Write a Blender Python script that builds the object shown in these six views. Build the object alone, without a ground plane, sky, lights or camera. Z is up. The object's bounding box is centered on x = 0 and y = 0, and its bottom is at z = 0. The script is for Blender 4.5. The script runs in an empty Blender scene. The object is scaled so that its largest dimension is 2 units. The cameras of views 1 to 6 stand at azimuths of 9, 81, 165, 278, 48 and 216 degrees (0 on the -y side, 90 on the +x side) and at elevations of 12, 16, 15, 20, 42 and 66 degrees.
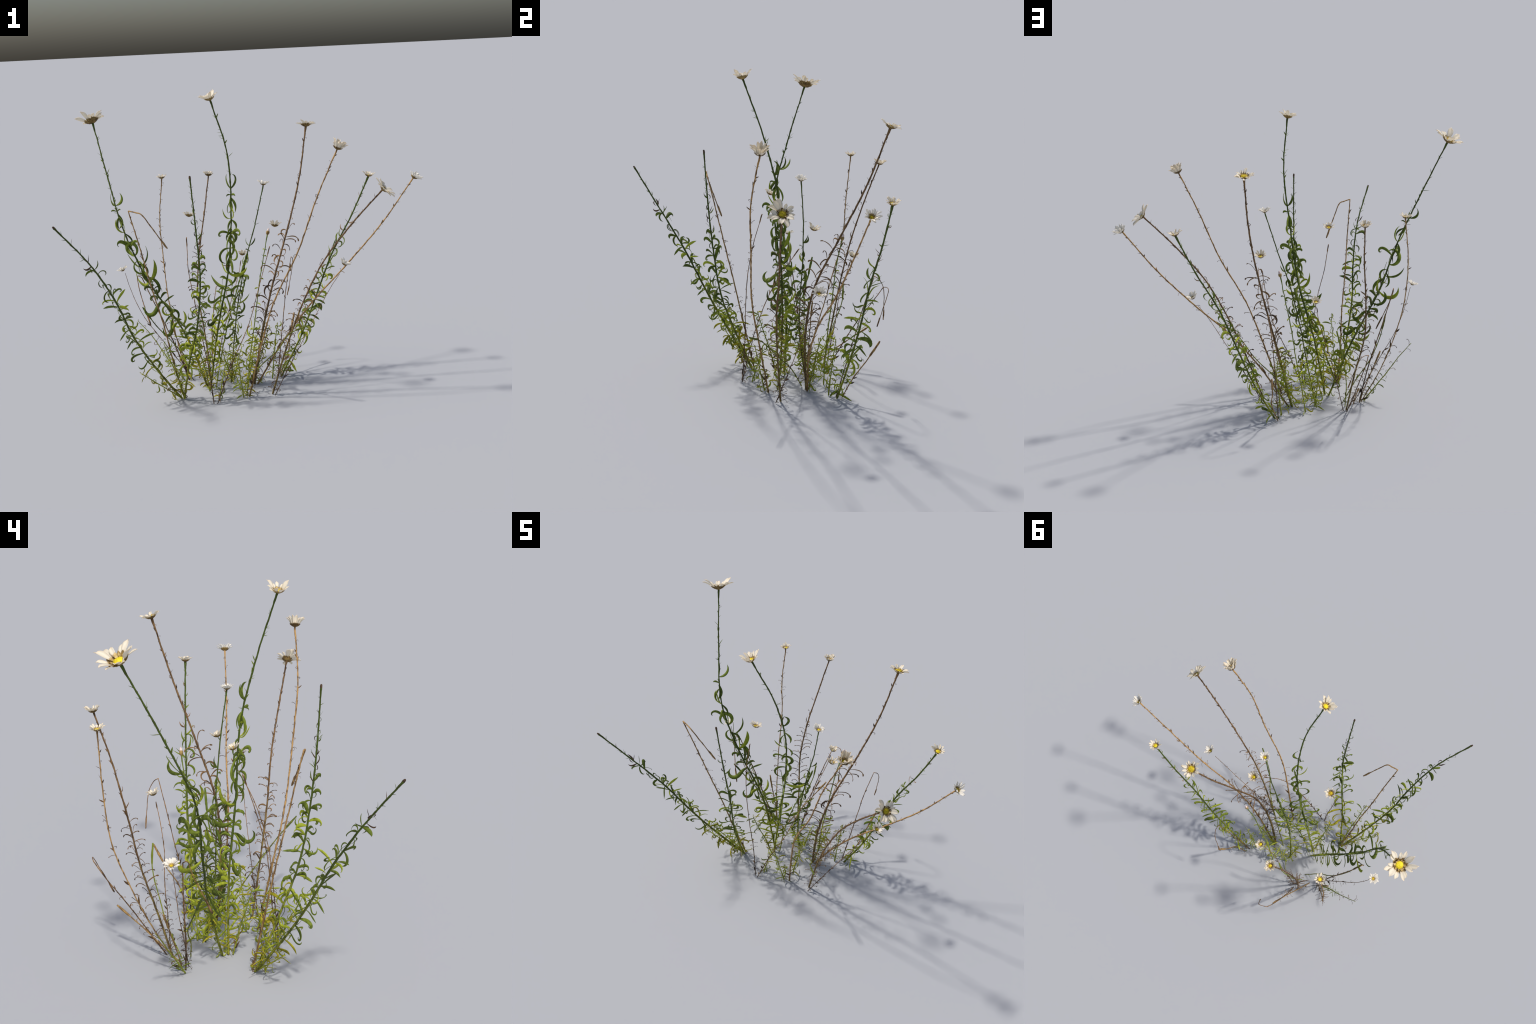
"""Clump of everlasting daisies: slender green and dried stems, curling strap
leaves, papery white flower heads with yellow discs."""
import bpy, math, random
from mathutils import Vector, Matrix, Quaternion, noise

RNG = random.Random(41)
D2R = math.pi / 180.0

# ------------------------------------------------------------------ materials
def new_mat(name):
    m = bpy.data.materials.new(name)
    m.use_nodes = True
    nt = m.node_tree
    for n in list(nt.nodes):
        nt.nodes.remove(n)
    out = nt.nodes.new('ShaderNodeOutputMaterial')
    b = nt.nodes.new('ShaderNodeBsdfPrincipled')
    nt.links.new(b.outputs[0], out.inputs[0])
    return m, nt, b, out


def ramp(nt, stops):
    r = nt.nodes.new('ShaderNodeValToRGB')
    e = r.color_ramp.elements
    while len(e) < len(stops):
        e.new(0.5)
    for el, (p, c) in zip(e, stops):
        el.position = p
        el.color = (*c, 1)
    return r


def tissue(name, dark, mid, light, scale=40.0, rough=0.6, translucent=0.0, streak=1.0, bump=0.25):
    """plant tissue: three tones mixed by noise, shifted a little per piece"""
    m, nt, b, out = new_mat(name)
    L = nt.links
    tc = nt.nodes.new('ShaderNodeTexCoord')
    mp = nt.nodes.new('ShaderNodeMapping')
    mp.inputs['Scale'].default_value = (1, 1, 1.0 / streak)
    L.new(tc.outputs['Object'], mp.inputs[0])
    oi = nt.nodes.new('ShaderNodeObjectInfo')
    add = nt.nodes.new('ShaderNodeVectorMath')
    add.operation = 'ADD'
    L.new(mp.outputs[0], add.inputs[0])
    L.new(oi.outputs['Random'], add.inputs[1])
    nz = nt.nodes.new('ShaderNodeTexNoise')
    nz.inputs['Scale'].default_value = scale
    nz.inputs['Detail'].default_value = 5
    L.new(add.outputs[0], nz.inputs['Vector'])
    ma = nt.nodes.new('ShaderNodeMath')
    ma.operation = 'MULTIPLY_ADD'
    L.new(oi.outputs['Random'], ma.inputs[0])
    ma.inputs[1].default_value = 0.30
    sub = nt.nodes.new('ShaderNodeMath')
    sub.operation = 'SUBTRACT'
    L.new(nz.outputs[0], sub.inputs[0])
    sub.inputs[1].default_value = 0.15
    L.new(sub.outputs[0], ma.inputs[2])
    r = ramp(nt, [(0.30, dark), (0.50, mid), (0.72, light)])
    L.new(ma.outputs[0], r.inputs[0])
    L.new(r.outputs[0], b.inputs['Base Color'])
    b.inputs['Roughness'].default_value = rough
    b.inputs['Specular IOR Level'].default_value = 0.25
    bp = nt.nodes.new('ShaderNodeBump')
    bp.inputs['Strength'].default_value = bump
    bp.inputs['Distance'].default_value = 0.002
    L.new(nz.outputs[0], bp.inputs['Height'])
    L.new(bp.outputs[0], b.inputs['Normal'])
    if translucent:
        t = nt.nodes.new('ShaderNodeBsdfTranslucent')
        L.new(r.outputs[0], t.inputs['Color'])
        mx = nt.nodes.new('ShaderNodeMixShader')
        mx.inputs[0].default_value = translucent
        L.new(b.outputs[0], mx.inputs[1])
        L.new(t.outputs[0], mx.inputs[2])
        L.new(mx.outputs[0], out.inputs[0])
    return m


def stem_tissue(name, lower, upper, z0, z1, patch, scale=26.0):
    """stem skin: the young upper part differs from the woody / yellowing foot;
    the boundary is ragged, with darker weathered streaks along it"""
    m, nt, b, out = new_mat(name)
    L = nt.links
    geo = nt.nodes.new('ShaderNodeNewGeometry')
    sep = nt.nodes.new('ShaderNodeSeparateXYZ')
    L.new(geo.outputs['Position'], sep.inputs[0])
    nz = nt.nodes.new('ShaderNodeTexNoise')
    nz.inputs['Scale'].default_value = 6
    nz.inputs['Detail'].default_value = 4
    L.new(geo.outputs['Position'], nz.inputs['Vector'])
    ma = nt.nodes.new('ShaderNodeMath')
    ma.operation = 'MULTIPLY_ADD'
    L.new(nz.outputs[0], ma.inputs[0])
    ma.inputs[1].default_value = 0.5
    L.new(sep.outputs[2], ma.inputs[2])
    mr = nt.nodes.new('ShaderNodeMapRange')
    mr.inputs[1].default_value = z0 + 0.25
    mr.inputs[2].default_value = z1 + 0.25
    L.new(ma.outputs[0], mr.inputs[0])
    mix = nt.nodes.new('ShaderNodeMix')
    mix.data_type = 'RGBA'
    L.new(mr.outputs[0], mix.inputs[0])
    mix.inputs[6].default_value = (*lower, 1)
    mix.inputs[7].default_value = (*upper, 1)
    mp = nt.nodes.new('ShaderNodeMapping')
    mp.inputs['Scale'].default_value = (1, 1, 0.3)
    L.new(geo.outputs['Position'], mp.inputs[0])
    n2 = nt.nodes.new('ShaderNodeTexNoise')
    n2.inputs['Scale'].default_value = scale * 3
    n2.inputs['Detail'].default_value = 4
    L.new(mp.outputs[0], n2.inputs['Vector'])
    r2 = ramp(nt, [(0.44, (0, 0, 0)), (0.60, (1, 1, 1))])
    L.new(n2.outputs[0], r2.inputs[0])
    mul = nt.nodes.new('ShaderNodeMath')
    mul.operation = 'MULTIPLY'
    mul.inputs[1].default_value = 0.85
    L.new(r2.outputs[0], mul.inputs[0])
    mix2 = nt.nodes.new('ShaderNodeMix')
    mix2.data_type = 'RGBA'
    L.new(mul.outputs[0], mix2.inputs[0])
    L.new(mix.outputs[2], mix2.inputs[6])
    mix2.inputs[7].default_value = (*patch, 1)
    L.new(mix2.outputs[2], b.inputs['Base Color'])
    b.inputs['Roughness'].default_value = 0.65
    b.inputs['Specular IOR Level'].default_value = 0.2
    bp = nt.nodes.new('ShaderNodeBump')
    bp.inputs['Strength'].default_value = 0.5
    bp.inputs['Distance'].default_value = 0.002
    L.new(n2.outputs[0], bp.inputs['Height'])
    L.new(bp.outputs[0], b.inputs['Normal'])
    return m


def petal_mat(name, root, body, tip):
    """papery ray: tan at its root, warm white blade with fine length-wise veins"""
    m, nt, b, out = new_mat(name)
    L = nt.links
    tc = nt.nodes.new('ShaderNodeTexCoord')
    sep = nt.nodes.new('ShaderNodeSeparateXYZ')
    L.new(tc.outputs['Object'], sep.inputs[0])
    mp = nt.nodes.new('ShaderNodeMapping')
    mp.inputs['Scale'].default_value = (1.5, 14, 1)
    L.new(tc.outputs['Object'], mp.inputs[0])
    nz = nt.nodes.new('ShaderNodeTexNoise')
    nz.inputs['Scale'].default_value = 2.5
    nz.inputs['Detail'].default_value = 4
    L.new(mp.outputs[0], nz.inputs['Vector'])
    ma = nt.nodes.new('ShaderNodeMath')
    ma.operation = 'MULTIPLY_ADD'
    L.new(nz.outputs[0], ma.inputs[0])
    ma.inputs[1].default_value = 0.30
    L.new(sep.outputs[0], ma.inputs[2])
    r = ramp(nt, [(0.14, root), (0.34, body), (0.80, body), (1.0, tip)])
    L.new(ma.outputs[0], r.inputs[0])
    L.new(r.outputs[0], b.inputs['Base Color'])
    b.inputs['Roughness'].default_value = 0.55
    b.inputs['Specular IOR Level'].default_value = 0.3
    t = nt.nodes.new('ShaderNodeBsdfTranslucent')
    L.new(r.outputs[0], t.inputs['Color'])
    mx = nt.nodes.new('ShaderNodeMixShader')
    mx.inputs[0].default_value = 0.40
    L.new(b.outputs[0], mx.inputs[1])
    L.new(t.outputs[0], mx.inputs[2])
    L.new(mx.outputs[0], out.inputs[0])
    return m


M = {}
M['green'] = tissue('leaf_deep_green', (0.095, 0.128, 0.018), (0.170, 0.225, 0.028), (0.275, 0.345, 0.045), 7, translucent=0.30, bump=0.05)
M['lime'] = tissue('leaf_lime_green', (0.26, 0.31, 0.030), (0.40, 0.46, 0.042), (0.54, 0.60, 0.060), 7, translucent=0.35, bump=0.05)
M['yellow'] = tissue('leaf_yellowing', (0.30, 0.29, 0.02), (0.48, 0.43, 0.028), (0.62, 0.55, 0.05), 7, translucent=0.35, bump=0.05)
M['brown'] = tissue('leaf_withered_brown', (0.095, 0.055, 0.028), (0.20, 0.118, 0.052), (0.34, 0.20, 0.085), 40, rough=0.75, translucent=0.1)
M['dark'] = tissue('leaf_withered_dark', (0.038, 0.025, 0.015), (0.075, 0.046, 0.026), (0.14, 0.082, 0.042), 40, rough=0.8)
M['stem_green'] = stem_tissue('stem_skin_green', (0.27, 0.28, 0.030), (0.066, 0.098, 0.014), 0.10, 0.55, (0.050, 0.062, 0.012))
M['stem_lime'] = stem_tissue('stem_skin_lime', (0.32, 0.34, 0.035), (0.095, 0.135, 0.016), 0.15, 0.65, (0.17, 0.21, 0.025))
M['stem_brown'] = stem_tissue('stem_skin_brown', (0.23, 0.17, 0.050), (0.190, 0.112, 0.048), 0.25, 0.60, (0.070, 0.042, 0.022))
M['stem_straw'] = stem_tissue('stem_skin_straw', (0.30, 0.195, 0.065), (0.44, 0.265, 0.100), 0.05, 0.5, (0.14, 0.080, 0.036))
M['stem_twig'] = stem_tissue('stem_skin_twig', (0.10, 0.060, 0.032), (0.30, 0.17, 0.070), 0.05, 0.45, (0.04, 0.026, 0.018))
M['petal'] = petal_mat('petal_papery_white', (0.60, 0.42, 0.15), (0.94, 0.88, 0.75), (0.92, 0.83, 0.68))
M['petal_pure'] = petal_mat('petal_bright_white', (0.72, 0.60, 0.30), (0.96, 0.93, 0.86), (0.96, 0.92, 0.84))
M['disc'] = tissue('disc_floret_yellow', (0.46, 0.33, 0.02), (0.72, 0.56, 0.02), (0.85, 0.72, 0.04), 150, rough=0.7)
M['bract'] = tissue('bract_tan_brown', (0.10, 0.058, 0.018), (0.20, 0.125, 0.035), (0.36, 0.25, 0.09), 55, rough=0.7)
M['chaff'] = tissue('chaff_scale_tan', (0.34, 0.22, 0.07), (0.56, 0.40, 0.16), (0.74, 0.58, 0.28), 3, rough=0.7, translucent=0.2, bump=0.05)
M['bud'] = tissue('bud_pink_white', (0.35, 0.22, 0.20), (0.62, 0.45, 0.42), (0.75, 0.62, 0.55), 60, rough=0.7)

# ------------------------------------------------------------------ scene graph
root = bpy.data.objects.new('daisy_plant', None)
bpy.context.scene.collection.objects.link(root)
root['label'] = 'clump of wild white daisies on tall green and dry stems'
root['category'] = 'flowering plant'


def add_obj(name, mesh, parent, matrix=None):
    o = bpy.data.objects.new(name, mesh)
    bpy.context.scene.collection.objects.link(o)
    o.parent = parent
    if matrix is not None:
        o.matrix_world = matrix
    return o


def mesh_from(name, verts, faces, mat, smooth=True):
    me = bpy.data.meshes.new(name)
    me.from_pydata([tuple(v) for v in verts], [], faces)
    me.materials.append(mat)
    if smooth:
        me.polygons.foreach_set('use_smooth', [True] * len(faces))
    me.update()
    return me

# ------------------------------------------------------------------ geometry helpers
def spline(ctrl, n):
    """Catmull-Rom through control points, n samples"""
    P = [Vector(c) for c in ctrl]
    P = [2 * P[0] - P[1]] + P + [2 * P[-1] - P[-2]]
    K = len(ctrl)
    out = []
    for i in range(n):
        s = i / (n - 1) * (K - 1)
        k = min(int(s), K - 2)
        f = s - k
        p0, p1, p2, p3 = P[k:k + 4]
        out.append(0.5 * (2 * p1 + (p2 - p0) * f + (2 * p0 - 5 * p1 + 4 * p2 - p3) * f * f
                          + (3 * p1 - p0 - 3 * p2 + p3) * f ** 3))
    return out


def frames(pts):
    """tangents plus a rotation-minimising reference direction"""
    T = []
    for i in range(len(pts)):
        a, b = pts[max(i - 1, 0)], pts[min(i + 1, len(pts) - 1)]
        T.append((b - a).normalized())
    ref = Vector((1, 0, 0))
    N = []
    cur = (ref - T[0] * ref.dot(T[0])).normalized()
    for t in T:
        cur = (cur - t * cur.dot(t)).normalized()
        N.append(cur.copy())
    return T, N


def tube(pts, radii, sides=7, wob=0.0, seed=0.0):
    T, N = frames(pts)
    V, F = [], []
    for i, p in enumerate(pts):
        B = T[i].cross(N[i])
        for s in range(sides):
            a = 2 * math.pi * s / sides
            d = N[i] * math.cos(a) + B * math.sin(a)
            r = radii[i] * (1 + wob * noise.noise(p * 60 + d * 1.3 + Vector((seed, 0, 0))))
            V.append(p + d * r)
    n = len(pts)
    for i in range(n - 1):
        for s in range(sides):
            a, b = i * sides + s, i * sides + (s + 1) % sides
            F.append((a, b, b + sides, a + sides))
    F.append(tuple(range(sides - 1, -1, -1)))
    F.append(tuple((n - 1) * sides + s for s in range(sides)))
    return V, F


def ribbon(center, widedir, normal, widths, thick, cup=0.0, cols=2):
    """closed strap: two skins, cols strips across, cupped cross-section"""
    V, F = [], []
    n, c = len(center), cols + 1
    for side in (1, -1):
        for i in range(n):
            for j in range(c):
                x = 2 * j / cols - 1
                edge = 1 - x * x
                V.append(center[i] + widedir[i] * (x * widths[i] * 0.5)
                         + normal[i] * (cup * widths[i] * x * x + side * thick * (0.25 + 0.75 * edge) * 0.5))
    o = n * c
    for i in range(n - 1):
        for j in range(cols):
            a = i * c + j
            F.append((a, a + 1, a + c + 1, a + c))
            F.append((o + a + c, o + a + c + 1, o + a + 1, o + a))
    for i in range(n - 1):
        a = i * c
        F.append((a + c, o + a + c, o + a, a))
        a = i * c + cols
        F.append((a, o + a, o + a + c, a + c))
    for j in range(cols):
        F.append((j, o + j, o + j + 1, j + 1))
        a = (n - 1) * c + j
        F.append((a + 1, o + a + 1, o + a, a))
    return V, F

# ------------------------------------------------------------------ leaves
# A leaf lies in the plane of the stem (local z) and its outward direction (local x).
# th: launch angle from the stem's upward direction, bend: total turning,
# late: >1 pushes the turning to the tip; unit length, scaled when placed.
LEAF_KINDS = {
    'horn':  dict(th=80, bend=-90, late=1.0, w=0.155, wp=0.40, twist=35),
    'stub':  dict(th=70, bend=110, late=2.0, w=0.27, wp=0.60, twist=60),
    'hug':   dict(th=152, bend=60, late=1.2, w=0.16, wp=0.40, twist=45),
    'rise':  dict(th=92, bend=-130, late=0.8, w=0.105, wp=0.45, twist=45),
    'curl':  dict(th=48, bend=250, late=2.4, w=0.155, wp=0.48, twist=45),
    'ring':  dict(th=108, bend=-270, late=1.0, w=0.115, wp=0.38, twist=45),
    'droop': dict(th=45, bend=165, late=1.0, w=0.115, wp=0.45, twist=40),
    'arch':  dict(th=65, bend=205, late=1.0, w=0.115, wp=0.40, twist=40),
    'ess':   dict(th=85, bend=-60, late=1.0, sway=75, w=0.125, wp=0.45, twist=50),
    'strap': dict(th=66, bend=50, late=1.0, w=0.145, wp=0.62, twist=55),
    'sling': dict(th=108, bend=-125, late=1.1, w=0.150, wp=0.55, twist=30),
    'spike': dict(th=38, bend=15, late=1.0, w=0.09, wp=0.25, twist=20),
    'hook':  dict(th=45, bend=120, late=1.8, w=0.070, wp=0.50, twist=30, knob=0.13),
    'tendril': dict(th=60, bend=330, late=1.6, w=0.085, wp=0.40, twist=30),
    'flake': dict(th=14, bend=20, late=1.5, w=0.24, wp=0.35, twist=20),
}


def leaf_geometry(kind, rng):
    k = LEAF_KINDS[kind]
    n = 17
    th = (k['th'] + rng.uniform(-20, 20)) * D2R
    bend = k['bend'] * rng.uniform(0.65, 1.35) * D2R
    sway = k.get('sway', 0) * rng.uniform(0.6, 1.4) * D2R + rng.uniform(-18, 18) * D2R
    wide = rng.uniform(0.8, 1.25)
    late = k['late'] * rng.uniform(0.85, 1.2)
    yaw = rng.uniform(-0.4, 0.4)
    p = Vector((0, 0, 0))
    C, W, Nn, ws = [], [], [], []
    turn = rng.choice((-1, 1))              # blades stand nearly edge-up, in the stem's plane
    tw0 = turn * rng.uniform(55, 85) * D2R
    tw1 = turn * rng.uniform(60, 115) * D2R
    for i in range(n):
        u = i / (n - 1)
        a = th + bend * (u ** (late + 1) if late > 1.5 else u ** late) + sway * math.sin(math.pi * u * 1.3)
        side = yaw * u * u
        t = Vector((math.sin(a), side * 0.6, math.cos(a))).normalized()
        if i:
            p = p + t / (n - 1)
        w0 = Vector((0, 1, 0))
        w0 = (w0 - t * w0.dot(t)).normalized()
        q = Quaternion(t, tw0 + (tw1 - tw0) * u)
        w0 = q @ w0
        C.append(p.copy())
        W.append(w0)
        Nn.append(t.cross(w0).normalized())
        wp = k['wp']
        if u < wp:
            f = 0.30 + 0.70 * math.sin(0.5 * math.pi * u / wp)
        else:
            v = (u - wp) / (1 - wp)
            f = max(0.06, math.cos(0.5 * math.pi * v) ** 0.8)
        if k.get('knob') and u > 0.86:
            f = k['knob'] / k['w'] * (0.75 if u < 0.97 else 0.45)
        ws.append(k['w'] * f * wide * 0.95)
    th_ = max(0.012, k['w'] * 0.14)
    if k.get('knob'):
        th_ = 0.03
    return ribbon(C, W, Nn, ws, th_, cup=0.10, cols=2)


VARIANTS = {}
def leaf_mesh(kind, tone, rng):
    key = (kind, tone)
    if key not in VARIANTS:
        r = random.Random(kind + tone)
        lst = []
        for v in range(10):
            g = leaf_geometry(kind, r)
            lst.append((mesh_from('leaf_%s_%s' % (kind, tone), g[0], g[1], M[tone]), g))
        VARIANTS[key] = lst
    return rng.choice(VARIANTS[key])

# leaf placements are gathered first, the largest become objects of their own
LEAVES = []


def place_leaf(stem, pts, T, i, az, kind, length, tone, rng, r=0.003, roll=0.0):
    t = T[i]
    x = Vector((math.cos(az), math.sin(az), 0))
    x = (x - t * x.dot(t)).normalized()
    y = t.cross(x)
    m = Matrix((x, y, t)).transposed().to_4x4()
    s = length
    m = Matrix.Translation(pts[i] + x * r * 0.5) @ m @ Matrix.Diagonal((s, s * rng.choice((-1, 1)), s, 1))
    LEAVES.append([length, stem, kind, tone, m, rng.randrange(10)])

# ------------------------------------------------------------------ stems
STEMS = {}


def make_stem(key, ctrl, r0, r1, mat, name='stem', swell=0.0, blade=0.0, wob=0.25, tip_mat=None, sides=7):
    L = sum((Vector(ctrl[i + 1]) - Vector(ctrl[i])).length for i in range(len(ctrl) - 1))
    n = max(12, int(L / 0.009))
    fine = spline(ctrl, n * 4)
    acc = [0.0]
    for a, b in zip(fine, fine[1:]):
        acc.append(acc[-1] + (b - a).length)
    L = acc[-1]
    pts, k = [], 0
    for i in range(n):                      # even spacing along the stem
        d = L * i / (n - 1)
        while k < len(fine) - 2 and acc[k + 1] < d:
            k += 1
        f = (d - acc[k]) / max(1e-9, acc[k + 1] - acc[k])
        pts.append(fine[k].lerp(fine[k + 1], min(1.0, f)))
    rs = random.Random(key)
    ph = rs.uniform(0, 50)
    radii = []
    for i in range(n):
        u = i / (n - 1)
        s = u * L
        r = (r0 + (r1 - r0) * u) * 0.88
        r *= 1 + 0.20 * noise.noise(Vector((s * 40, ph, 0))) + 0.12 * max(0, math.sin(s * 2 * math.pi / 0.055 + ph)) ** 8
        if swell and L - s < 0.05:
            r *= 1 + swell * (1 - (L - s) / 0.05) ** 0.7
        if blade and L - s < blade:
            v = 1 - (L - s) / blade
            r *= 1 + 0.9 * math.sin(math.pi * min(1, .12 + v * .86)) ** 0.4
        radii.append(r)
        # fine crookedness
        if 0 < i < n - 1:
            pts[i] = pts[i] + 0.0016 * Vector((noise.noise(Vector((s * 22, ph, 3))), noise.noise(Vector((s * 22, ph, 7))), 0))
    V, F = tube(pts, radii, sides, wob, ph)
    V = [Vector((v.x, v.y, max(v.z, 0.0))) for v in V]
    o = add_obj(name, mesh_from(name, V, F, M[mat]), root)
    T, N = frames(pts)
    STEMS[key] = (o, pts, T, radii, L)
    return o


def index_at_z(pts, z):
    return min(range(len(pts)), key=lambda i: abs(pts[i].z - z))


def dress(key, z0, z1, step, kinds, length, tones, az0=math.pi / 2, jitter=0.25, pairs=True, prob=1.0, seed=0, alternate=True):
    """grow opposite pairs of leaves between two heights; each pair stands
    crosswise to the one below it"""
    o, pts, T, radii, L = STEMS[key]
    rng = random.Random(key + str(seed))
    z = z0
    k = 0
    while z < z1:
        i = index_at_z(pts, z)
        az = az0 + (k % 2) * math.pi * (1 if alternate else 0)
        u = (z - z0) / max(1e-6, z1 - z0)
        for h in ((-math.pi / 4, math.pi / 4) if pairs else (rng.choice((0, math.pi)),)):
            if rng.random() < prob:
                kd = rng.choice(kinds)
                l = (length[0] + (length[1] - length[0]) * u) * rng.uniform(0.7, 1.2)
                place_leaf(o, pts, T, i, az + h + rng.uniform(-jitter, jitter), kd, l, rng.choice(tones), rng, radii[i])
        z += step * rng.uniform(0.75, 1.25)
        k += 1

STEM_CTRL = dict(
    A=[(-.251, .099, 0), (-.385, .132, .334), (-.567, .116, .632), (-.695, .115, .940), (-.800, .215, 1.249), (-.898, .330, 1.545)],
    B=[(-.237, .073, 0), (-.171, .074, .369), (-.087, .051, .722), (-.050, .032, 1.068), (-.042, -.046, 1.386), (-.098, -.142, 1.672)],
    C=[(.008, .176, 0), (.069, .155, .310), (.144, .183, .611), (.223, .291, .892), (.291, .411, 1.176), (.330, .512, 1.466)],
    D=[(.011, -.033, 0), (.095, -.091, .296), (.192, -.145, .585), (.333, -.166, .859), (.442, -.180, 1.141), (.556, -.153, 1.395)],
    E=[(.148, .315, 0), (.269, .345, .235), (.369, .377, .480), (.466, .396, .724), (.589, .418, .954), (.690, .432, 1.172)],
    F=[(.137, .012, 0), (.224, -.017, .264), (.324, -.040, .520), (.448, -.048, .765), (.611, -.069, .980), (.782, -.089, 1.168)],
    G=[(.026, .178, 0), (.182, .153, .256), (.362, .163, .493), (.570, .204, .710), (.773, .232, .941), (.944, .266, 1.178)],
    I=[(-.404, .251, 0), (-.483, .345, .219), (-.540, .427, .448), (-.573, .498, .683), (-.586, .521, .930), (-.560, .537, 1.180)],
    J=[(-.283, .329, 0), (-.317, .384, .246), (-.358, .440, .487), (-.346, .492, .724), (-.314, .557, .961), (-.291, .632, 1.176)],
    K=[(-.136, .200, 0), (-.101, .161, .241), (-.063, .151, .486), (-.010, .155, .728), (.062, .143, .961), (.122, .119, 1.182)],
    Q=[(-.046, .284, 0), (-.021, .286, .180), (.010, .294, .358), (.036, .308, .534), (.069, .317, .706), (.100, .339, .860)],
    R=[(-.373, -.073, 0), (-.470, -.201, .215), (-.554, -.320, .438), (-.607, -.435, .675), (-.684, -.563, .897), (-.806, -.690, 1.108)],
    S=[(-.358, -.076, 0), (-.292, -.172, .247), (-.214, -.257, .489), (-.175, -.299, .749), (-.177, -.324, 1.018), (-.188, -.339, 1.292)],
    T=[(-.359, -.060, 0), (-.399, -.105, .225), (-.427, -.151, .450), (-.467, -.199, .673), (-.501, -.248, .898), (-.539, -.297, 1.122)],
    U=[(-.171, -.153, 0), (-.193, -.134, .197), (-.225, -.124, .389), (-.256, -.107, .576), (-.289, -.069, .753), (-.300, -.016, .922)],
    Y=[(-.151, -.157, 0), (-.062, -.123, .225), (.035, -.084, .437), (.095, -.009, .645), (.145, .107, .838)],
    H=[(.154, -.017, 0), (.232, .016, .150), (.313, .048, .298), (.394, .078, .447), (.477, .103, .594), (.530, .116, .672)],
    P=[(-.261, .341, 0), (-.222, .358, .163), (-.182, .377, .321), (-.138, .384, .471), (-.100, .406, .592), (-.079, .428, .690)],
    O=[(-.367, .234, 0), (-.457, .225, .136), (-.548, .216, .269), (-.637, .209, .400), (-.699, .206, .544), (-.735, .207, .672)],
)
GREEN_TALL = ('A', 'B')
make_stem('A', STEM_CTRL['A'], 0.0068, 0.0040, 'stem_green', swell=.7)
make_stem('B', STEM_CTRL['B'], 0.0068, 0.0040, 'stem_green', swell=.7)
make_stem('C', STEM_CTRL['C'], 0.0076, 0.0046, 'stem_brown', swell=.7)
make_stem('D', STEM_CTRL['D'], 0.0054, 0.0038, 'stem_straw', swell=.4)
make_stem('E', STEM_CTRL['E'], 0.0062, 0.0046, 'stem_green', swell=.7)
make_stem('F', STEM_CTRL['F'], 0.0062, 0.0042, 'stem_brown', swell=.3)
make_stem('G', STEM_CTRL['G'], 0.0056, 0.0038, 'stem_straw', swell=.3)
make_stem('I', STEM_CTRL['I'], 0.0034, 0.0030, 'stem_straw', swell=.5)
make_stem('J', STEM_CTRL['J'], 0.0056, 0.0038, 'stem_brown', swell=.3)
make_stem('K', STEM_CTRL['K'], 0.0044, 0.0032, 'stem_green', swell=.5)
make_stem('Q', STEM_CTRL['Q'], 0.0040, 0.0028, 'stem_lime', swell=.5)
make_stem('R', STEM_CTRL['R'], 0.0074, 0.0042, 'stem_green', swell=.5)
make_stem('S', STEM_CTRL['S'], 0.0068, 0.0038, 'stem_green', swell=.5)
make_stem('T', STEM_CTRL['T'], 0.0048, 0.0034, 'stem_straw')
make_stem('U', STEM_CTRL['U'], 0.0030, 0.0020, 'stem_twig', blade=.05)
make_stem('Y', STEM_CTRL['Y'], 0.0030, 0.0020, 'stem_twig', blade=.05)
make_stem('H', STEM_CTRL['H'], 0.0024, 0.0014, 'stem_twig')
make_stem('P', STEM_CTRL['P'], 0.0026, 0.0017, 'stem_twig', blade=.03)
make_stem('O', STEM_CTRL['O'], 0.0026, 0.0015, 'stem_twig')
# broken, bent-over dry stems
make_stem('s1', [(-.397, .242, 0), (-.452, .225, .182), (-.518, .214, .359), (-.585, .200, .528), (-.630, .187, .648)], .0042, .0030, 'stem_twig')
make_stem('s1d', [(-.630, .187, .648), (-.648, .162, .661), (-.640, .145, .600), (-.605, .110, .490), (-.566, .080, .387)], .0026, .0028, 'stem_twig', name='broken_stem', blade=.09)
make_stem('Td', [(-.539, -.297, 1.122), (-.500, -.297, 1.112), (-.464, -.296, 1.095), (-.410, -.265, .998), (-.358, -.233, .904)], .0042, .0030, 'stem_straw', name='broken_stem', blade=.06)
make_stem('q1', [(-.275, .359, 0), (-.290, .441, .134), (-.297, .526, .263), (-.297, .612, .375), (-.291, .678, .469)], .0034, .0026, 'stem_twig')
make_stem('q1d', [(-.291, .678, .469), (-.262, .692, .474), (-.237, .692, .455), (-.212, .655, .360), (-.192, .619, .268)], .0022, .0024, 'stem_twig', name='broken_stem', blade=.05)
make_stem('W1', [(.129, .315, 0), (.146, .357, .175), (.166, .399, .350), (.186, .440, .524), (.216, .485, .695)], .0034, .0022, 'stem_twig')
make_stem('W1d', [(.216, .485, .695), (.222, .512, .675), (.213, .537, .620), (.195, .545, .530), (.175, .550, .441)], .0022, .0022, 'stem_twig', name='broken_stem', blade=.06)
make_stem('s5', [(-.391, .259, 0), (-.424, .275, .114), (-.465, .292, .224), (-.504, .310, .335)], .0034, .0032, 'stem_straw', blade=.09)
make_stem('q2', [(-.345, .272, 0), (-.319, .377, .082), (-.292, .480, .163), (-.268, .587, .241)], .0034, .0032, 'stem_straw', blade=.08)
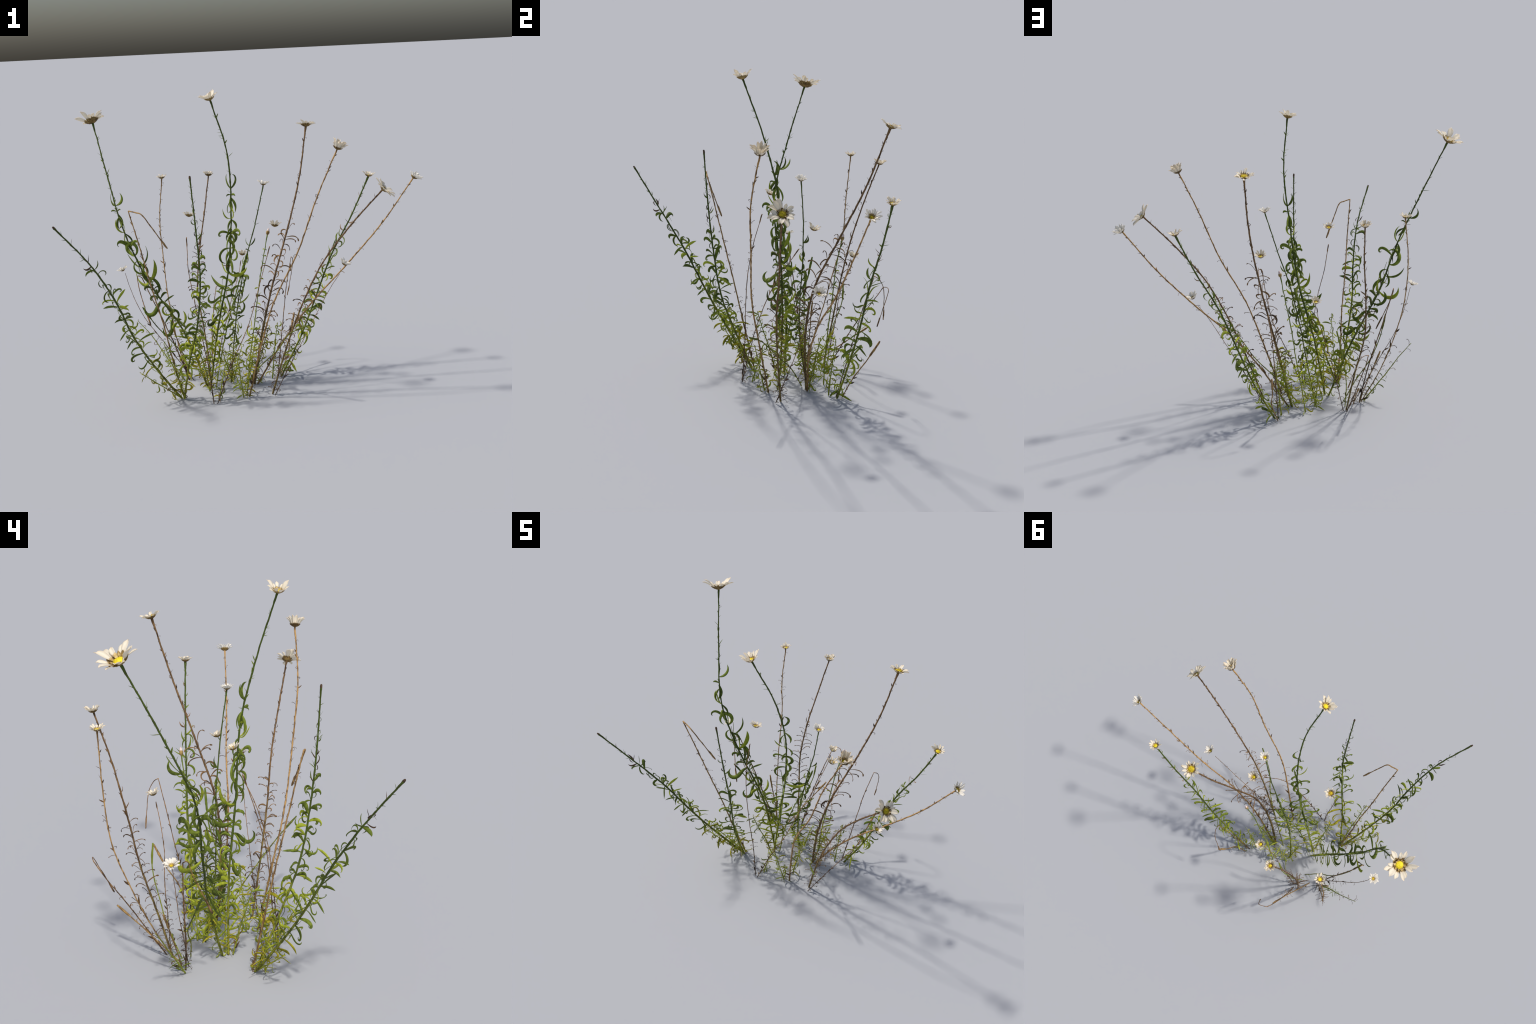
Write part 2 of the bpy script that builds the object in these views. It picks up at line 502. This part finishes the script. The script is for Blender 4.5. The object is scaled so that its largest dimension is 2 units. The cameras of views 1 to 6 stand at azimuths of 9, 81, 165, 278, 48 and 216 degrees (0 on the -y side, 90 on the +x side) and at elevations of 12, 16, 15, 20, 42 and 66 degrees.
make_stem('W2', [(.140, .345, 0), (.185, .390, .123), (.198, .462, .229), (.216, .524, .338)], .0034, .0034, 'stem_straw', blade=.10)
# young shoots ending in a rolled green blade
make_stem('X4', [(-.290, .284, 0), (-.279, .344, .143), (-.257, .386, .282), (-.225, .421, .412), (-.198, .421, .533)], .0030, .0030, 'stem_lime', blade=.10)
make_stem('gb2', [(-.046, .160, 0), (.067, .087, .145), (.180, -.003, .266), (.262, -.102, .388), (.378, -.185, .461)], .0034, .0032, 'stem_green', blade=.10)
make_stem('gb3', [(-.285, .242, 0), (-.381, .218, .127), (-.478, .209, .247), (-.559, .165, .364), (-.617, .111, .489)], .0030, .0032, 'stem_green', blade=.10)
make_stem('gb4', [(-.207, .093, 0), (-.164, .098, .206), (-.115, .124, .404), (-.063, .184, .588), (-.015, .207, .745)], .0034, .0034, 'stem_lime', blade=.11)
make_stem('s7', [(-.426, .239, 0), (-.497, .251, .090), (-.564, .272, .181), (-.629, .288, .272), (-.706, .297, .354)], .0046, .0018, 'stem_lime')
make_stem('m1', [(-.235, .050, 0), (-.245, .020, .130), (-.265, -.020, .260), (-.277, -.050, .370)], .0046, .0024, 'stem_lime')
make_stem('m2', [(-.370, -.072, 0), (-.430, -.130, .070), (-.500, -.180, .140), (-.554, -.225, .200)], .0044, .0024, 'stem_lime')
make_stem('m3', [(-.360, -.070, 0), (-.368, -.135, .130), (-.385, -.210, .260), (-.400, -.280, .385)], .0040, .0022, 'stem_lime')
make_stem('m5', [(.100, .280, 0), (.112, .288, .115), (.125, .297, .230), (.142, .306, .337)], .0044, .0024, 'stem_lime')

# low leafy shoots between the stems
SHOOTS = dict(
    n1=[(-.020, -.050, 0), (-.026, -.068, .090), (-.032, -.086, .180), (-.038, -.100, .260)],
    n2=[(-.012, .020, 0), (.006, .032, .110), (.028, .046, .220), (.050, .060, .330)],
    n3=[(.005, .190, 0), (.032, .203, .110), (.064, .218, .220), (.098, .235, .330)],
    n5=[(-.128, .240, 0), (-.112, .244, .070), (-.092, .249, .140), (-.071, .253, .205)],
    n6=[(-.128, .212, 0), (-.142, .198, .070), (-.158, .180, .140), (-.172, .162, .210)],
    n7=[(-.150, -.100, 0), (-.140, -.082, .070), (-.127, -.062, .140), (-.113, -.044, .205)],
)
for k, c in SHOOTS.items():
    make_stem(k, c, .0042, .0024, 'stem_lime', name='shoot')

# --- leaves, stem by stem ---------------------------------------------------
# node list shared by the tall leafy stems: share of the stem's length, side
# (+1 back, -1 front), leaf kind, length in metres on a 1.7 m stem, tone
TALL_NODES = [
    (.94, 1, 'spike', .020, 'green'), (.88, -1, 'spike', .026, 'green'), (.81, 1, 'spike', .036, 'green'), (.76, -1, 'spike', .020, 'green'),
    (.702, 1, 'horn', .080, 'green'), (.682, -1, 'stub', .030, 'green'), (.671, 1, 'hug', .078, 'green'), (.660, -1, 'hug', .070, 'green'),
    (.605, -1, 'rise', .085, 'lime'), (.599, 1, 'hug', .070, 'green'), (.570, -1, 'hug', .055, 'green'), (.551, -1, 'curl', .105, 'green'),
    (.519, 1, 'ring', .150, 'green'), (.501, -1, 'arch', .125, 'green'), (.492, 1, 'hug', .080, 'green'), (.477, 1, 'rise', .130, 'green'),
    (.470, -1, 'hug', .090, 'green'), (.440, -1, 'spike', .050, 'brown'), (.419, 1, 'sling', .130, 'lime'), (.398, -1, 'stub', .050, 'green'), (.390, 1, 'droop', .070, 'green'),
    (.372, 1, 'sling', .125, 'green'), (.360, -1, 'curl', .060, 'green'), (.354, 1, 'stub', .050, 'green'), (.342, -1, 'ess', .150, 'green'), (.330, 1, 'strap', .075, 'green'),
    (.318, -1, 'arch', .090, 'lime'), (.294, 1, 'droop', .080, 'lime'), (.283, -1, 'strap', .060, 'green'), (.271, -1, 'ess', .140, 'green'),
    (.262, 1, 'ring', .110, 'green'), (.250, -1, 'stub', .050, 'lime'), (.237, 1, 'sling', .090, 'lime'), (.221, -1, 'arch', .080, 'green'), (.212, 1, 'stub', .060, 'lime'),
    (.200, 1, 'strap', .070, 'lime'), (.190, -1, 'spike', .080, 'lime'), (.182, -1, 'ess', .085, 'lime'), (.170, 1, 'ess', .080, 'green'), (.156, -1, 'curl', .080, 'lime'),
    (.142, 1, 'arch', .090, 'lime'), (.142, -1, 'droop', .090, 'lime'), (.130, 1, 'ring', .080, 'yellow'), (.120, -1, 'strap', .060, 'lime'), (.108, 1, 'curl', .060, 'lime'),
    (.100, -1, 'spike', .080, 'lime'), (.085, 1, 'strap', .070, 'yellow'), (.072, -1, 'spike', .080, 'lime'), (.060, 1, 'arch', .060, 'lime'),
    (.048, -1, 'strap', .060, 'yellow'), (.036, 1, 'spike', .060, 'lime'), (.024, -1, 'strap', .050, 'yellow'), (.014, 1, 'ess', .045, 'lime'),
]


def dress_tall(key, scale, turn=0.0, skip=0.0):
    o, pts, T, radii, L = STEMS[key]
    rng = random.Random('tall' + key)
    for t, side, kind, l, tone in TALL_NODES:
        i = min(len(pts) - 1, int(t * (len(pts) - 1)))
        for h in (-math.pi / 4, math.pi / 4):
            if rng.random() < skip:
                continue
            az = turn + side * math.pi / 2 + h + rng.uniform(-.15, .15)
            place_leaf(o, pts, T, i, az, kind, l * scale * rng.uniform(.9, 1.12), tone, rng, radii[i])

dress_tall('A', 1.2)
dress_tall('B', 1.15)
dress_tall('K', .78)
# thinner green stems
dress('Q', .30, .80, .045, ['spike', 'stub', 'flake'], (.040, .018), ['green', 'lime'], seed=1)
dress('Q', .03, .30, .020, ['arch', 'ring', 'ess', 'sling', 'strap'], (.075, .065), ['lime', 'lime', 'yellow'], seed=2)
dress('E', .86, 1.12, .050, ['spike', 'horn'], (.045, .026), ['green', 'brown'], seed=1)
dress('E', .66, .86, .036, ['horn', 'spike', 'arch', 'droop'], (.095, .075), ['green', 'green', 'lime'], seed=2)
dress('E', .28, .66, .023, ['arch', 'curl', 'stub', 'strap', 'droop', 'ess'], (.095, .085), ['green', 'green', 'lime'], seed=3)
dress('E', .03, .28, .024, ['strap', 'arch', 'ring', 'curl', 'ess'], (.085, .100), ['lime', 'lime', 'green'], seed=4)
for s, top in (('R', 1.08), ('S', 1.25)):
    dress(s, .86, top, .026, ['spike', 'arch', 'spike', 'horn'], (.050, .020), ['green', 'green', 'dark'], seed=1)
    dress(s, .70, .88, .030, ['arch', 'curl', 'droop', 'arch', 'stub'], (.100, .060), ['green'], seed=2)
    dress(s, .40, .70, .019, ['curl', 'arch', 'strap', 'stub', 'strap', 'droop', 'ess'], (.095, .080), ['green', 'green', 'lime'], jitter=.3, seed=3)
    dress(s, .22, .40, .023, ['curl', 'arch', 'strap', 'droop', 'ring', 'ess'], (.115, .095), ['lime', 'lime', 'green', 'yellow'], jitter=.3, seed=6)
    dress(s, .10, .22, .026, ['strap', 'arch', 'ring', 'curl', 'ess'], (.080, .110), ['yellow', 'yellow', 'lime'], jitter=.6, seed=4)
    dress(s, .02, .10, .022, ['ess', 'arch', 'tendril'], (.055, .080), ['yellow', 'lime', 'lime', 'dark', 'brown'], jitter=.6, seed=5)
# dry stems with hooked leaf remains
dress('C', .90, 1.42, .050, ['flake', 'tendril'], (.036, .022), ['brown', 'dark'], prob=.7, seed=1)
dress('C', .42, .90, .026, ['hook', 'hook', 'hook', 'arch'], (.105, .085), ['brown', 'brown', 'brown', 'dark'], jitter=.4, seed=2)
dress('C', .04, .42, .022, ['tendril', 'hook', 'hook'], (.050, .085), ['dark', 'brown'], seed=3)
dress('J', .72, 1.12, .036, ['flake', 'rise'], (.036, .022), ['brown'], prob=.7, seed=1)
dress('J', .24, .70, .022, ['hook'], (.066, .056), ['brown', 'brown', 'dark'], jitter=.4, seed=2)
dress('J', .02, .24, .024, ['tendril', 'hook'], (.036, .045), ['dark', 'brown'], seed=3)
dress('F', .66, 1.12, .034, ['flake', 'rise', 'tendril'], (.036, .022), ['brown', 'dark'], prob=.7, seed=1)
dress('F', .20, .66, .018, ['hook', 'hook', 'tendril'], (.072, .060), ['brown', 'brown', 'dark'], jitter=.4, seed=2)
dress('F', .02, .20, .018, ['tendril', 'hook'], (.048, .055), ['dark', 'brown'], seed=3)
for s, zt in (('C', 1.44), ('D', 1.37), ('F', 1.14), ('G', 1.15), ('T', 1.10), ('I', 1.16), ('J', 1.15), ('A', 1.50), ('B', 1.64), ('E', 1.15)):
    tones = ['green'] if s in 'ABE' else ['brown', 'brown', 'dark']
    dress(s, zt - .50, zt, .020, ['flake', 'flake', 'spike', 'tendril'] if s not in 'ABE' else ['flake', 'spike'], (.026, .020), tones, prob=.5, jitter=1.0, seed=9)
for s, zt in (('D', 1.35), ('G', 1.14), ('T', 1.08), ('I', 1.12)):
    dress(s, .40, zt, .042, ['flake', 'tendril', 'hook'], (.042, .020), ['brown', 'dark', 'brown'], prob=.5, seed=1)
    dress(s, .02, .40, .022, ['tendril', 'hook', 'flake'], (.048, .042), ['dark', 'brown'], prob=.7, seed=2)
for s, zt in (('U', .80), ('Y', .70), ('H', .62), ('P', .62), ('O', .60), ('s1', .62), ('q1', .44), ('W1', .60),
              ('s5', .24), ('q2', .15), ('W2', .22), ('m1', .12), ('m2', .06)):
    dress(s, .02, min(zt, .30), .017, ['tendril', 'tendril', 'hook', 'flake'], (.036, .030), ['dark', 'brown'], prob=.8, seed=1)
    if zt > .30:
        dress(s, .30, zt, .040, ['flake', 'tendril'], (.030, .018), ['brown', 'dark'], prob=.5, seed=2)
# young shoots
for s, zt in (('X4', .42), ('gb2', .34), ('gb3', .38), ('gb4', .60)):
    dress(s, .03, zt, .045, ['spike', 'droop', 'flake'], (.035, .022), ['green', 'lime'], prob=.6, seed=1)
dress('s7', .02, .18, .014, ['droop', 'strap', 'ring'], (.050, .040), ['lime', 'green'], seed=1)
dress('s7', .20, .36, .030, ['tendril', 'hook'], (.045, .040), ['brown', 'dark'], seed=2)
dress('m1', .10, .37, .017, ['strap', 'arch', 'ess', 'ring'], (.065, .055), ['yellow', 'lime', 'green'], jitter=.8, seed=1)
dress('m2', .04, .20, .017, ['strap', 'arch', 'ess', 'ring'], (.070, .060), ['yellow', 'yellow', 'lime'], jitter=.8, seed=1)
dress('m3', .05, .39, .018, ['strap', 'arch', 'ess', 'ring'], (.060, .055), ['lime', 'yellow', 'green'], jitter=.8, seed=1)
dress('m5', .03, .34, .018, ['strap', 'arch', 'ess', 'ring'], (.065, .060), ['lime', 'lime', 'yellow'], jitter=.8, seed=1)

for k in SHOOTS:
    dress(k, .01, SHOOTS[k][-1][2], .014, ['strap', 'arch', 'ess', 'ring', 'spike'], (.065, .055), ['lime', 'yellow', 'lime'], az0=1.2, jitter=.7, seed=1)

# --- realise leaves ----------------------------------------------------------
LEAVES.sort(key=lambda e: -e[0])
stuff = {}
count = 0
for length, stem, kind, tone, m, v in LEAVES:
    if (kind, tone) not in VARIANTS:
        leaf_mesh(kind, tone, random.Random(0))
    me, g = VARIANTS[(kind, tone)][v]
    low = min((m @ p).z for p in g[0])
    if low < 0.0005:
        m = Matrix.Translation((0, 0, 0.0005 - low)) @ m
    if count < 300:
        add_obj('leaf', me, stem, m)
        count += 1
    else:
        stuff.setdefault((stem.name, tone), (stem, []))[1].append((g, m))
for (sn, tone), (stem, lst) in stuff.items():
    V, F = [], []
    for (gv, gf), m in lst:
        b = len(V)
        flip = m.determinant() < 0
        V += [m @ v for v in gv]
        F += [tuple(b + i for i in (reversed(f) if flip else f)) for f in gf]
    V = [Vector((v.x, v.y, max(v.z, 0.0005))) for v in V]
    o = add_obj('leaf_remains', mesh_from('leaf_remains', V, F, M[tone]), stem)
    o['kind'] = 'stuff'

# ------------------------------------------------------------------ flower heads
def petal_geometry(rng, width, notch, cup, curve):
    """unit-length ray along local x; z up"""
    n = 10
    cols = 4
    V, F = [], []
    c = cols + 1
    tipj = [rng.uniform(-notch, notch * 0.3) for _ in range(c)]
    tipj[0] = tipj[-1] = -notch * rng.uniform(0.8, 1.3)
    sk = rng.uniform(-0.10, 0.10)
    for side in (1, -1):
        for i in range(n):
            u = i / (n - 1)
            f = (0.45 + 0.55 * math.sin(0.5 * math.pi * min(1, u / 0.55))) if u < 0.55 else math.cos(0.5 * math.pi * (u - 0.55) / 0.45 * 0.80) ** 0.7
            for j in range(c):
                x = 2 * j / cols - 1
                ux = u + (tipj[j] * u ** 4)
                z = curve * math.sin(ux * 2.2) * 0.5 + cup * width * f * x * x + 0.01 * math.sin(9 * x + 5 * u)
                V.append(Vector((ux, x * width * 0.5 * f + sk * u * u, z + side * 0.010)))
    o = n * c
    for i in range(n - 1):
        for j in range(cols):
            a = i * c + j
            F.append((a, a + c, a + c + 1, a + 1))
            F.append((o + a + 1, o + a + c + 1, o + a + c, o + a))
    for i in range(n - 1):
        a = i * c
        F.append((a, o + a, o + a + c, a + c))
        a = i * c + cols
        F.append((a + c, o + a + c, o + a, a))
    for j in range(cols):
        F.append((j + 1, o + j + 1, o + j, j))
        a = (n - 1) * c + j
        F.append((a, o + a, o + a + 1, a + 1))
    return V, F


PETALS = {}
for style, w, nt_, cup, cv in (('broad', .46, .12, .22, .12), ('slim', .37, .09, .28, .20)):
    r = random.Random(style)
    for tone in ('petal', 'petal_pure'):
        lst = []
        for _ in range(5):
            g = petal_geometry(r, w * r.uniform(.8, 1.15), nt_, cup, cv * r.uniform(.2, 1.8))
            lst.append(mesh_from('petal_' + style, g[0], g[1], M[tone]))
        PETALS[(style, tone)] = lst


CHAFF = []
r = random.Random('chaff')
for _ in range(4):
    g = petal_geometry(r, .62, .10, .2, .1)
    CHAFF.append(mesh_from('chaff_scale', g[0], g[1], M['chaff']))


def lathe(profile, seg, mat, name, jag=0.0, rng=None):
    V, F = [], []
    k = len(profile)
    for s in range(seg):
        a = 2 * math.pi * s / seg
        for i, (r, z) in enumerate(profile):
            j = 1 + (jag * (rng.random() - .5) if rng and 0 < i < k - 1 else 0)
            V.append(Vector((r * j * math.cos(a), r * j * math.sin(a), z)))
    for s in range(seg):
        for i in range(k - 1):
            a, b = s * k + i, ((s + 1) % seg) * k + i
            F.append((a, b, b + 1, a + 1))
    return mesh_from(name, V, F, mat)


def flower(base, axis, diam, n, style, tone, elev, spin=0.0, disc=0.24, bowl=0.55, seed=0):
    """base: where the stem meets the bowl.  bowl: share of the radius taken by
    the brown cup of bracts; rays rise from its rim at about elev degrees"""
    rng = random.Random(seed)
    R = diam / 2
    ax = Vector(axis).normalized()
    q = Vector((0, 0, 1)).rotation_difference(ax)
    mat = Matrix.Translation(Vector(base)) @ q.to_matrix().to_4x4() @ Matrix.Rotation(spin, 4, 'Z')
    rb = R * bowl
    h = rb * 0.52
    prof = [(0.001, -0.10 * h), (rb * .28, 0.0), (rb * .70, h * .36), (rb * .98, h * .86), (rb * .94, h * .93),
            (rb * .66, h * .62), (rb * .40, h * .52), (0.001, h * .50)]
    head = add_obj('flower_head', lathe(prof, 26, M['bract'], 'bract_cup', .05, rng), root, mat)
    # overlapping bracts on the outside of the cup
    V, F = [], []
    for row, (r0, z0, l) in enumerate(((.62, .26, .50), (.84, .52, .44), (.98, .78, .36))):
        m = 9 + row * 4
        for i in range(m):
            a = 2 * math.pi * (i + .5 * (row % 2)) / m + rng.uniform(-.1, .1)
            out = Vector((math.cos(a), math.sin(a), 0))
            tan = Vector((-math.sin(a), math.cos(a), 0))
            d = (out * .62 + Vector((0, 0, 1)) * rng.uniform(.55, .95)).normalized()
            C = [out * rb * r0 + Vector((0, 0, h * z0)) + d * (rb * l * u * rng.uniform(.9, 1.1)) for u in (0, .35, .7, 1)]
            nn = d.cross(tan)
            rv, rf = ribbon(C, [tan] * 4, [nn] * 4, [rb * .30 * f for f in (.8, 1, .75, .12)], rb * .04, .15)
            b = len(V)
            V += rv
            F += [tuple(b + k for k in f) for f in rf]
    br = add_obj('bract', mesh_from('bract', V, F, M['bract']), head)
    br['kind'] = 'stuff'
    br.matrix_parent_inverse = Matrix()
    # disc: low dome set with tiny florets
    rd = R * disc
    V, F = [], []
    prof = [(rd * math.sin(t), h * .55 + rd * .42 * math.cos(t)) for t in [i * math.pi / 2 / 6 for i in range(7)]] + [(rd * .8, h * .45)]
    seg = 18
    k = len(prof)
    for s in range(seg):
        a = 2 * math.pi * s / seg
        for (r, z) in prof:
            V.append(Vector((max(r, .0002) * math.cos(a), max(r, .0002) * math.sin(a), z)))
    for s in range(seg):
        for i in range(k - 1):
            a, b = s * k + i, ((s + 1) % seg) * k + i
            F.append((a, a + 1, b + 1, b))
    for i in range(70):
        rr = math.sqrt((i + .5) / 70)
        a = i * 2.39996
        t = rr * math.pi / 2 * .95
        p = Vector((rd * math.sin(t) * math.cos(a), rd * math.sin(t) * math.sin(a), h * .55 + rd * .42 * math.cos(t)))
        s = rd * .085 * rng.uniform(.8, 1.3)
        up = Vector((math.sin(t) * math.cos(a), math.sin(t) * math.sin(a), 1)).normalized()
        e1 = up.orthogonal().normalized()
        e2 = up.cross(e1)
        b = len(V)
        V += [p + e1 * s, p + e2 * s, p - e1 * s, p - e2 * s, p + up * s * 1.9]
        F += [(b, b + 1, b + 4), (b + 1, b + 2, b + 4), (b + 2, b + 3, b + 4), (b + 3, b, b + 4)]
    d = add_obj('flower_disc', mesh_from('flower_disc', V, F, M['disc']), head)
    d.matrix_parent_inverse = Matrix()
    # short chaffy scales between disc and rays
    for i in range(max(8, n - 3)):
        a = 2 * math.pi * (i + rng.uniform(-.3, .3)) / max(8, n - 3)
        m = (Matrix.Rotation(a, 4, 'Z') @ Matrix.Translation((rb * .52, 0, h * .60))
             @ Matrix.Rotation(-(38 + rng.uniform(-12, 16)) * D2R, 4, 'Y') @ Matrix.Scale(rb * rng.uniform(.42, .66), 4))
        p = add_obj('chaff_scale', CHAFF[rng.randrange(4)], head)
        p.matrix_parent_inverse = Matrix()
        p.matrix_basis = m
    # rays in two whorls
    for i in range(n):
        inner = i % 2
        a = 2 * math.pi * (i + rng.uniform(-.45, .45)) / n
        el = (elev + (11 if inner else 0) + rng.uniform(-10, 10)) * D2R
        r0 = rb * (.80 if inner else .93)
        z0 = h * (.78 if inner else .84)
        L = (R - r0 * .92) / max(.35, math.cos(el)) * rng.uniform(.66, 1.16) * (.86 if inner else 1.0)
        L = min(L, R * .95)
        m = (Matrix.Rotation(a, 4, 'Z') @ Matrix.Translation((r0, 0, z0)) @ Matrix.Rotation(-el, 4, 'Y')
             @ Matrix.Rotation(rng.uniform(-.35, .35), 4, 'X') @ Matrix.Scale(L, 4))
        p = add_obj('petal', rng.choice(PETALS[(style, tone)]), head)
        p.matrix_parent_inverse = Matrix()
        p.matrix_basis = m
    return head


def tip_dir(key, bias=(0, 0, 0), gain=1.0):
    o, pts, T, radii, L = STEMS[key]
    t = T[-3].copy()
    t = Vector((t.x * gain, t.y * gain, t.z)) + Vector(bias)
    return t.normalized()

FLOWERS = [
    # stem, base, axis, diameter, rays, ray style, tone, ray elevation
    ('A', None, (-.45, .34, 1), .172, 13, 'broad', 'petal', 20, .24, 0.44),
    ('B', None, (-.28, -.15, 1), .106, 13, 'broad', 'petal', 32, .26, 0.46),
    ('C', None, (.02, .36, 1), .112, 15, 'broad', 'petal', 12, .36, 0.46),
    ('D', None, (.42, .0, 1), .098, 21, 'slim', 'petal', 48, .20, 0.46),
    ('E', None, (.20, .02, 1), .084, 16, 'slim', 'petal', 28, .30, 0.45),
    ('F', None, (.85, -.10, .75), .136, 14, 'broad', 'petal', 10, .26, 0.36),
    ('G', None, (.75, .12, 1), .086, 20, 'slim', 'petal_pure', 34, .24, 0.42),
    ('I', None, (-.08, .05, 1), .070, 18, 'slim', 'petal', 24, .28, 0.50),
    ('J', None, (.05, .24, 1), .072, 20, 'slim', 'petal', 36, .24, 0.50),
    ('K', None, (.10, .02, 1), .070, 24, 'slim', 'petal_pure', 26, .20, 0.42),
    ('H', (.555, .123, .720), (.55, .10, 1), .076, 22, 'slim', 'petal_pure', 34, .22, 0.40),
    ('L', (.168, .174, .936), (.10, .30, 1), .074, 18, 'slim', 'petal', 34, .26, 0.50),
    ('N', (-.288, .022, 1.030), (.02, .35, 1), .074, 15, 'slim', 'petal', 28, .28, 0.50),
    ('O', (-.745, .207, .684), (-.40, .02, 1), .072, 28, 'slim', 'petal_pure', 22, .18, 0.36),
    ('P', (-.072, .438, .718), (.05, .30, 1), .066, 18, 'slim', 'petal', 34, .26, 0.48),
]
for k, (s, base, ax, dm, n, st, tone, el, disc, bowl) in enumerate(FLOWERS):
    if base is None:
        base = STEMS[s][1][-1]
    flower(base, ax, dm, n, st, tone, el, spin=k * 1.7, disc=disc, bowl=bowl, seed=k + 3)

# closed bud
b = STEMS['Q'][1][-1]
t = tip_dir('Q')
bm = Matrix.Translation(b) @ Vector((0, 0, 1)).rotation_difference(t).to_matrix().to_4x4()
bud = add_obj('flower_bud', lathe([(.001, -.004), (.005, .0), (.0095, .008), (.0098, .016), (.007, .024), (.001, .026)], 14, M['bract'], 'flower_bud', .2, random.Random(5)), root, bm)
bt = add_obj('bud_tip', lathe([(.001, .014), (.0075, .020), (.0068, .030), (.0035, .037), (.0005, .040)], 12, M['bud'], 'bud_tip', .2, random.Random(6)), bud)
bt.matrix_parent_inverse = Matrix()
# spent tips of the two flowerless green stems
for s in ('R', 'S'):
    p = STEMS[s][1][-1]
    t = tip_dir(s)
    tm = Matrix.Translation(p) @ Vector((0, 0, 1)).rotation_difference(t).to_matrix().to_4x4()
    add_obj('spent_bud', lathe([(.0005, -.014), (.0046, -.008), (.0058, .000), (.0052, .007), (.0040, .011), (.0005, .012)], 9, M['dark'], 'spent_bud', .3, random.Random(9)), root, tm)
